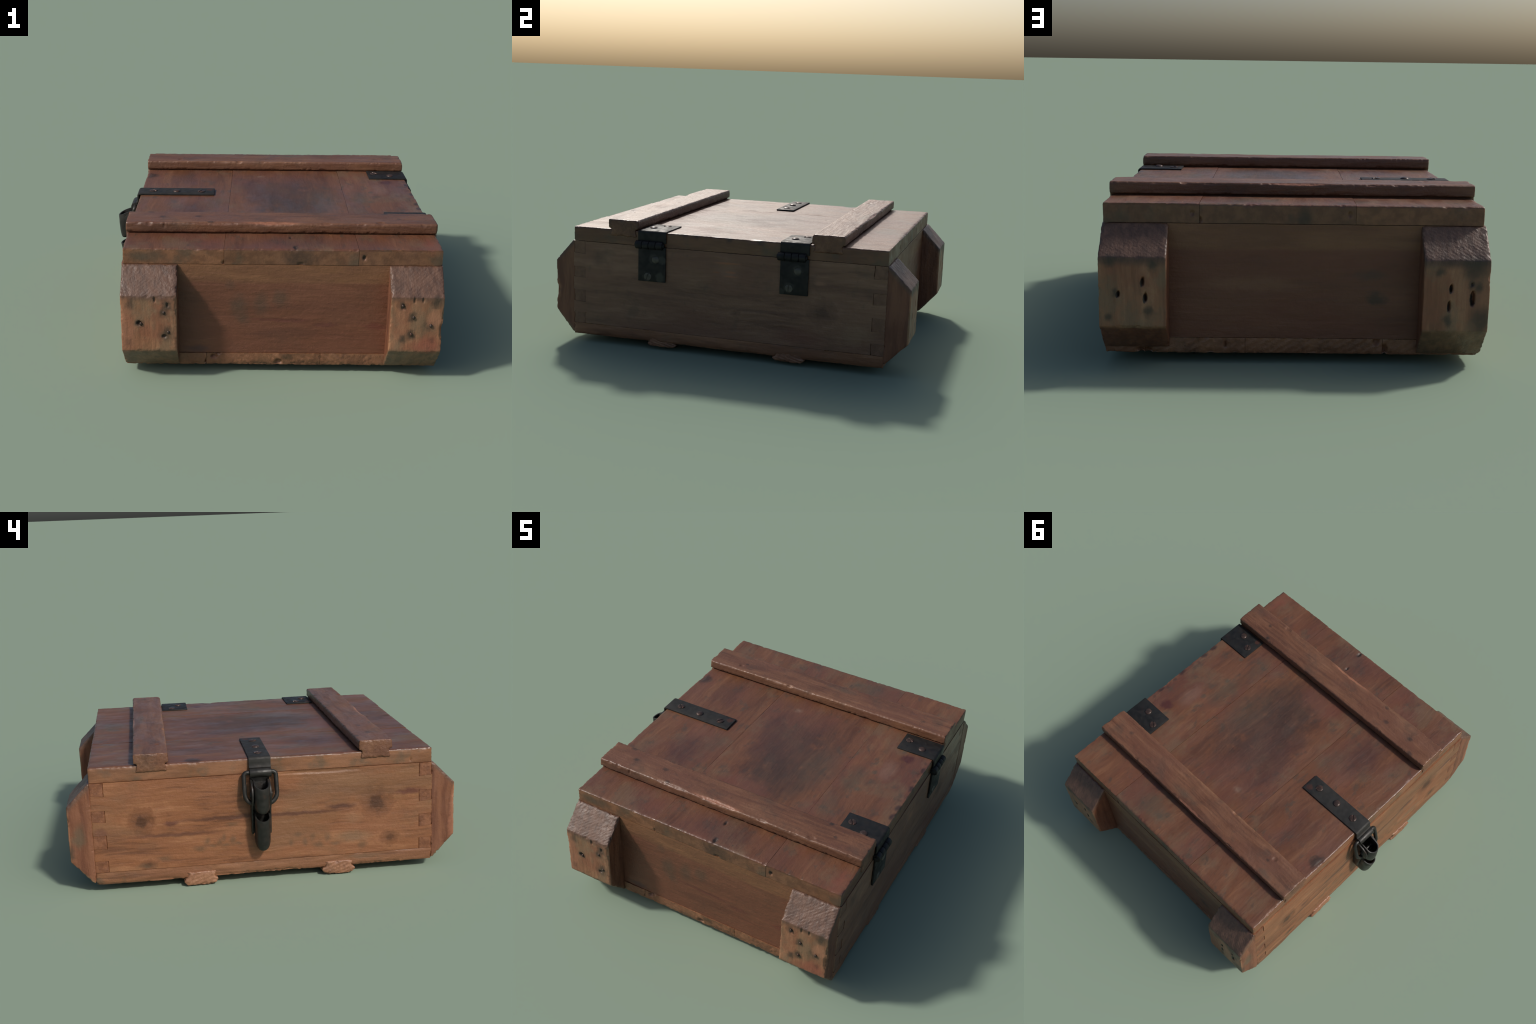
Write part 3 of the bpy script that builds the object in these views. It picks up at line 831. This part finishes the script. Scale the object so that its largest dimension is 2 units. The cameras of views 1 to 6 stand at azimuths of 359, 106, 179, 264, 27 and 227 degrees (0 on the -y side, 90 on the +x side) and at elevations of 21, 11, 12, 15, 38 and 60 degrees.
def screw_mesh(slotted):
    R, H = 0.0205, 0.0095
    bm = bmesh.new()
    rings, seg = 9, 40
    vs = [[bm.verts.new((0, 0, H - (0.004 if slotted else 0)))]]
    for k in range(1, rings + 1):
        r = R * k / rings
        row = []
        for s in range(seg):
            a = 2 * math.pi * s / seg
            x, y = r * math.cos(a), r * math.sin(a)
            z = H * math.sqrt(max(0, 1 - (r / (R * 1.02)) ** 2)) if not slotted else H * 0.65 * (1 - 0.5 * (r / R) ** 4)
            if slotted and abs(x) < 0.0032:
                z -= 0.004
            row.append(bm.verts.new((x, y, z)))
        vs.append(row)
    low = [bm.verts.new((R * 1.05 * math.cos(2 * math.pi * s / seg), R * 1.05 * math.sin(2 * math.pi * s / seg), -0.004)) for s in range(seg)]
    vs.append(low)
    for s in range(seg):
        t = (s + 1) % seg
        bm.faces.new((vs[0][0], vs[1][s], vs[1][t]))
        for k in range(1, rings + 1):
            bm.faces.new((vs[k][s], vs[k + 1][s], vs[k + 1][t], vs[k][t]))
    bm.faces.new(low[::-1])
    bmesh.ops.recalc_face_normals(bm, faces=bm.faces)
    me = bpy.data.meshes.new('screw')
    bm.to_mesh(me)
    bm.free()
    me.polygons.foreach_set('use_smooth', [True] * len(me.polygons))
    me.set_sharp_from_angle(angle=math.radians(50))
    me.materials.append(M_SCREW)
    return me


SCREW = {True: screw_mesh(True), False: screw_mesh(False)}


M_WORN = iron('worn_screw_iron', base=(0.060, 0.055, 0.045), rust=(0.075, 0.045, 0.030), rust_amt=0.5, rough=(0.32, 0.5))
SCREW_WORN = {}
for key, me_ in SCREW.items():
    SCREW_WORN[key] = me_.copy()
    SCREW_WORN[key].materials[0] = M_WORN


def screw(pos, normal, slotted, spin, parent):
    o = bpy.data.objects.new('screw', (SCREW_WORN if normal[0] else SCREW)[slotted])
    COL.objects.link(o)
    rot = Vector((0, 0, 1)).rotation_difference(Vector(normal)).to_matrix().to_4x4() @ Matrix.Rotation(spin, 4, 'Z')
    o.matrix_world = Matrix.Translation(Vector(skew(pos))) @ rot
    o.parent = parent
    return o


def hinge(y0, y1, spots):
    m = iron('blackened_hinge_iron', base=(0.0070, 0.0070, 0.0068), rust_amt=0.15, rough=(0.46, 0.70), spots=spots)
    bm = bmesh.new()
    zt0, th = zt + 0.001, 0.0085
    xo = XR + 0.0015
    # upper leaf: along the lid top, round the edge, down to the knuckle (drawn so thickness goes outward)
    path = [(0.589, zt0), (0.66, zt0), (0.73, zt0)] + [(xo - 0.006 + 0.006 * math.sin(t), zt0 - 0.006 + 0.006 * math.cos(t)) for t in np.linspace(0, math.pi / 2, 5)]
    path += [(xo, 0.615), (xo, 0.592)]
    add(bm, ribbon(path, th, y0, y1))
    # lower leaf on the side board
    add(bm, ribbon([(xo, 0.572), (xo, 0.50), (xo, 0.44), (xo, 0.381)], 0.010, y0 + 0.003, y1 - 0.001))
    o = finish('hinge', bm, m, ROOT, bevel=0.0022)
    # knuckle barrel of interleaved rolls
    bm = bmesh.new()
    k0, k1 = y0 - 0.010, y1 - 0.014
    nk = 4
    for i in range(nk):
        a = k0 + (k1 - k0) * i / nk + 0.001
        b = k0 + (k1 - k0) * (i + 1) / nk - 0.001
        ring = arc(xo + 0.0125, 0.580, 0.0220, 0, 345, 24)
        add(bm, prism(ring, a, b, 'y'))
    finish('hinge_knuckle', bm, m, o, bevel=0.003, angle=50)
    bm = bmesh.new()
    add(bm, prism(arc(xo + 0.0115, 0.580, 0.0115, 0, 345, 20), k0 - 0.005, k1 + 0.006, 'y'))
    finish('hinge_pin', bm, m, o, bevel=0.002, angle=50)
    return o


dusty = (0.055, 0.054, 0.044)
hz = zt + 0.0090
hx = XR + 0.0112
h1 = hinge(-0.484, -0.323, [((0.81, -0.355, 0.405), 0.028, dusty, 0.7), ((0.81, -0.345, 0.50), 0.026, dusty, 0.6), ((0.81, -0.39, 0.505), 0.030, dusty, 0.5),
                            ((0.81, -0.43, 0.405), 0.028, dusty, 0.5), ((0.62, -0.46, 0.655), 0.018, (0.07, 0.025, 0.016), 0.6)])
screw((0.716, -0.434, hz), (0, 0, 1), False, 0.4, h1)
screw((0.633, -0.387, hz), (0, 0, 1), True, 0.5, h1)
screw((hx, -0.381, 0.503), (1, 0, 0), False, 0.0, h1)
screw((hx, -0.425, 0.408), (1, 0, 0), True, 1.2, h1)
h2 = hinge(0.308, 0.463, [((0.81, 0.405, 0.512), 0.028, dusty, 0.5), ((0.81, 0.36, 0.42), 0.030, dusty, 0.5), ((0.81, 0.32, 0.395), 0.02, dusty, 0.5)])
screw((0.717, 0.362, hz), (0, 0, 1), False, 0.0, h2)
screw((0.627, 0.404, hz), (0, 0, 1), True, 0.9, h2)
screw((hx, 0.405, 0.508), (1, 0, 0), False, 0.0, h2)
screw((hx, 0.361, 0.414), (1, 0, 0), True, 1.5, h2)

# ---- toggle latch
M_LATCH = iron('dark_latch_iron', base=(0.0125, 0.0120, 0.0110), rust_amt=0.3, rough=(0.32, 0.48),
               spots=[((-0.33, 0.05, 0.655), 0.022, (0.06, 0.022, 0.016), 0.7)])
M_STRAP = iron('dark_strap_iron', base=(0.0140, 0.0135, 0.0125), rust_amt=0.3, rough=(0.56, 0.74), spots=[((-0.33, 0.05, 0.655), 0.022, (0.06, 0.022, 0.016), 0.7)])
YC = 0.022
xs = XL - 0.0015
bm = bmesh.new()
zt0 = zt + 0.001
path = [(-0.306, zt0), (-0.42, zt0), (-0.55, zt0), (-0.66, zt0)]
path += [(xs + 0.006 - 0.006 * math.sin(t), zt0 - 0.006 + 0.006 * math.cos(t)) for t in np.linspace(0, math.pi / 2, 5)]
path += [(xs, 0.628), (xs, 0.612)]
cx, cz, rr = xs - 0.021, 0.579, 0.0115
path += [(xs - 0.004, 0.604), (xs - 0.012, 0.598)]
path = path[:]
# travel is towards -x then down: outside is to the right, so mirror thickness
add(bm, ribbon(path, -0.0090, YC - 0.057, YC + 0.054))
strap = finish('hasp_strap', bm, M_STRAP, ROOT, bevel=0.0022)
# rolled eye that carries the wire loop
bm = bmesh.new()
add(bm, prism(arc(cx, cz, 0.0235, 0, 348, 30), YC - 0.056, YC + 0.053, 'y'))
finish('strap_eye', bm, M_LATCH, strap, bevel=0.0022)
screw((-0.378, 0.014, hz + 0.001), (0, 0, 1), True, -0.6, strap)
screw((-0.515, 0.015, hz + 0.001), (0, 0, 1), False, 0.0, strap)
screw((-0.644, 0.020, hz + 0.001), (0, 0, 1), True, 0.7, strap)


def tube(pts, r, seg=12, closed=True):
    pts = [Vector(p) for p in pts]
    n = len(pts)
    bm = bmesh.new()
    rings = []
    for i, p in enumerate(pts):
        t = (pts[(i + 1) % n] - pts[i - 1]).normalized()
        a = Vector((1, 0, 0)) if abs(t.x) < 0.9 else Vector((0, 1, 0))
        u = t.cross(a).normalized()
        w = t.cross(u)
        rings.append([bm.verts.new(p + r * (math.cos(2 * math.pi * k / seg) * u + math.sin(2 * math.pi * k / seg) * w)) for k in range(seg)])
    for i in range(n):
        j = (i + 1) % n
        # match nearest rotation between rings
        best = min(range(seg), key=lambda s: (rings[i][0].co - rings[j][s].co).length)
        for k in range(seg):
            bm.faces.new((rings[i][k], rings[i][(k + 1) % seg], rings[j][(k + 1 + best) % seg], rings[j][(k + best) % seg]))
    return bm


def rounded_loop(ya, yb, za, zb, r_top, r_bot, xfun, n=9):
    pts = []
    for (cy, cz_, r, a0) in ((yb - r_top, zb - r_top, r_top, 0), (ya + r_top, zb - r_top, r_top, 90), (ya + r_bot, za + r_bot, r_bot, 180), (yb - r_bot, za + r_bot, r_bot, 270)):
        for a in np.linspace(a0, a0 + 90, n):
            y = cy + r * math.cos(math.radians(a))
            z = cz_ + r * math.sin(math.radians(a))
            pts.append((xfun(z), y, z))
    return pts


loop = rounded_loop(YC - 0.079, YC + 0.083, 0.428, 0.582, 0.018, 0.052, lambda z: cx - 0.036 * (0.582 - z) / 0.154)
finish('wire_loop', tube(loop, 0.0115, 14), M_LATCH, strap)

# base plate with two upright cheeks
bm = bmesh.new()
add(bm, box(xs - 0.007, xs + 0.001, YC - 0.046, YC + 0.050, 0.262, 0.552))
for yy in (YC - 0.046, YC + 0.044):
    poly = [(xs, 0.268), (xs - 0.030, 0.262), (xs - 0.040, 0.275), (xs - 0.046, 0.33), (xs - 0.055, 0.40), (xs - 0.072, 0.428), (xs - 0.090, 0.455),
            (xs - 0.094, 0.485), (xs - 0.084, 0.515), (xs - 0.060, 0.534), (xs - 0.030, 0.545), (xs, 0.548)]
    add(bm, prism(poly, yy - 0.001, yy + 0.009, 'y'))
base = finish('latch_base', bm, M_LATCH, ROOT, bevel=0.002)
# rivet through the cheeks
bm = bmesh.new()
for yy, s in ((YC - 0.046, -1), (YC + 0.050, 1)):
    ring = arc(xs - 0.055, 0.478, 0.013, 0, 340, 18)
    a, b = sorted((yy, yy + s * 0.008))
    add(bm, prism(ring, a, b, 'y'))
add(bm, prism(arc(xs - 0.055, 0.478, 0.008, 0, 340, 14), YC - 0.045, YC + 0.049, 'y'))
finish('rivet', bm, M_LATCH, base, bevel=0.003, angle=50)


def half_pipe(name, stations, th, parent):
    """sheet bent to a U opening toward the wall. stations: (z, outer x at crown, half width, depth toward the wall)"""
    bm = bmesh.new()
    seg = 26
    rows_o, rows_i = [], []
    for (z, xc, hw, dep, lift) in stations:
        ro, ri = [], []
        for k in range(seg + 1):
            nf = 3                                       # straight flank, then a half round
            if k < nf or k > seg - nf:
                u = 1 - (k if k < nf else seg - k) / nf
                sgn = -1 if k < nf else 1
                x, y, xi, yi_ = hw + u * (dep - hw), sgn * hw, hw + u * (dep - hw), sgn * (hw - th)
            else:
                a = (-1 + 2 * (k - nf) / (seg - 2 * nf)) * math.pi / 2
                x, y = hw * (1 - math.cos(a)), hw * math.sin(a)
                xi, yi_ = hw - (hw - th) * math.cos(a), (hw - th) * math.sin(a)
            zz = z + lift * (x / dep) ** 0.8              # rim sweeps up along the flanks
            ro.append(bm.verts.new((xc + x, YC + y, zz)))
            ri.append(bm.verts.new((xc + xi, YC + yi_, zz)))
        rows_o.append(ro)
        rows_i.append(ri)
    n = len(stations)
    for i in range(n - 1):
        for k in range(seg):
            bm.faces.new((rows_o[i][k], rows_o[i][k + 1], rows_o[i + 1][k + 1], rows_o[i + 1][k]))
            bm.faces.new((rows_i[i][k], rows_i[i + 1][k], rows_i[i + 1][k + 1], rows_i[i][k + 1]))
        for k in (0, seg):
            bm.faces.new((rows_o[i][k], rows_o[i + 1][k], rows_i[i + 1][k], rows_i[i][k]))
    for i in (0, n - 1):
        for k in range(seg):
            bm.faces.new((rows_o[i][k], rows_o[i][k + 1], rows_i[i][k + 1], rows_i[i][k]))
    return finish(name, bm, M_LATCH, parent, bevel=0.0012)


# lever (upper half pipe) and the fixed spout below it
XO = -0.8415
half_pipe('latch_lever', [(0.517, XO, 0.040, 0.080, 0.034), (0.47, XO + 0.002, 0.040, 0.078, 0.024), (0.43, XO + 0.005, 0.039, 0.070, 0.014),
                          (0.410, XO + 0.008, 0.038, 0.060, 0.010), (0.396, XO + 0.011, 0.034, 0.050, 0.010), (0.387, XO + 0.015, 0.025, 0.040, 0.008),
                          (0.384, XO + 0.018, 0.014, 0.034, 0.004)], 0.0075, base)
half_pipe('latch_spout', [(0.350, XO + 0.006, 0.039, 0.092, 0.032), (0.32, XO + 0.012, 0.039, 0.09, 0.022), (0.27, XO + 0.022, 0.038, 0.080, 0.008),
                          (0.235, XO + 0.030, 0.038, 0.075, 0.0), (0.215, XO + 0.035, 0.036, 0.07, 0.0), (0.200, XO + 0.040, 0.031, 0.065, 0.0),
                          (0.190, XO + 0.045, 0.025, 0.06, 0.0), (0.185, XO + 0.049, 0.017, 0.056, 0.0), (0.1830, XO + 0.051, 0.009, 0.052, 0.0)], 0.0075, base)
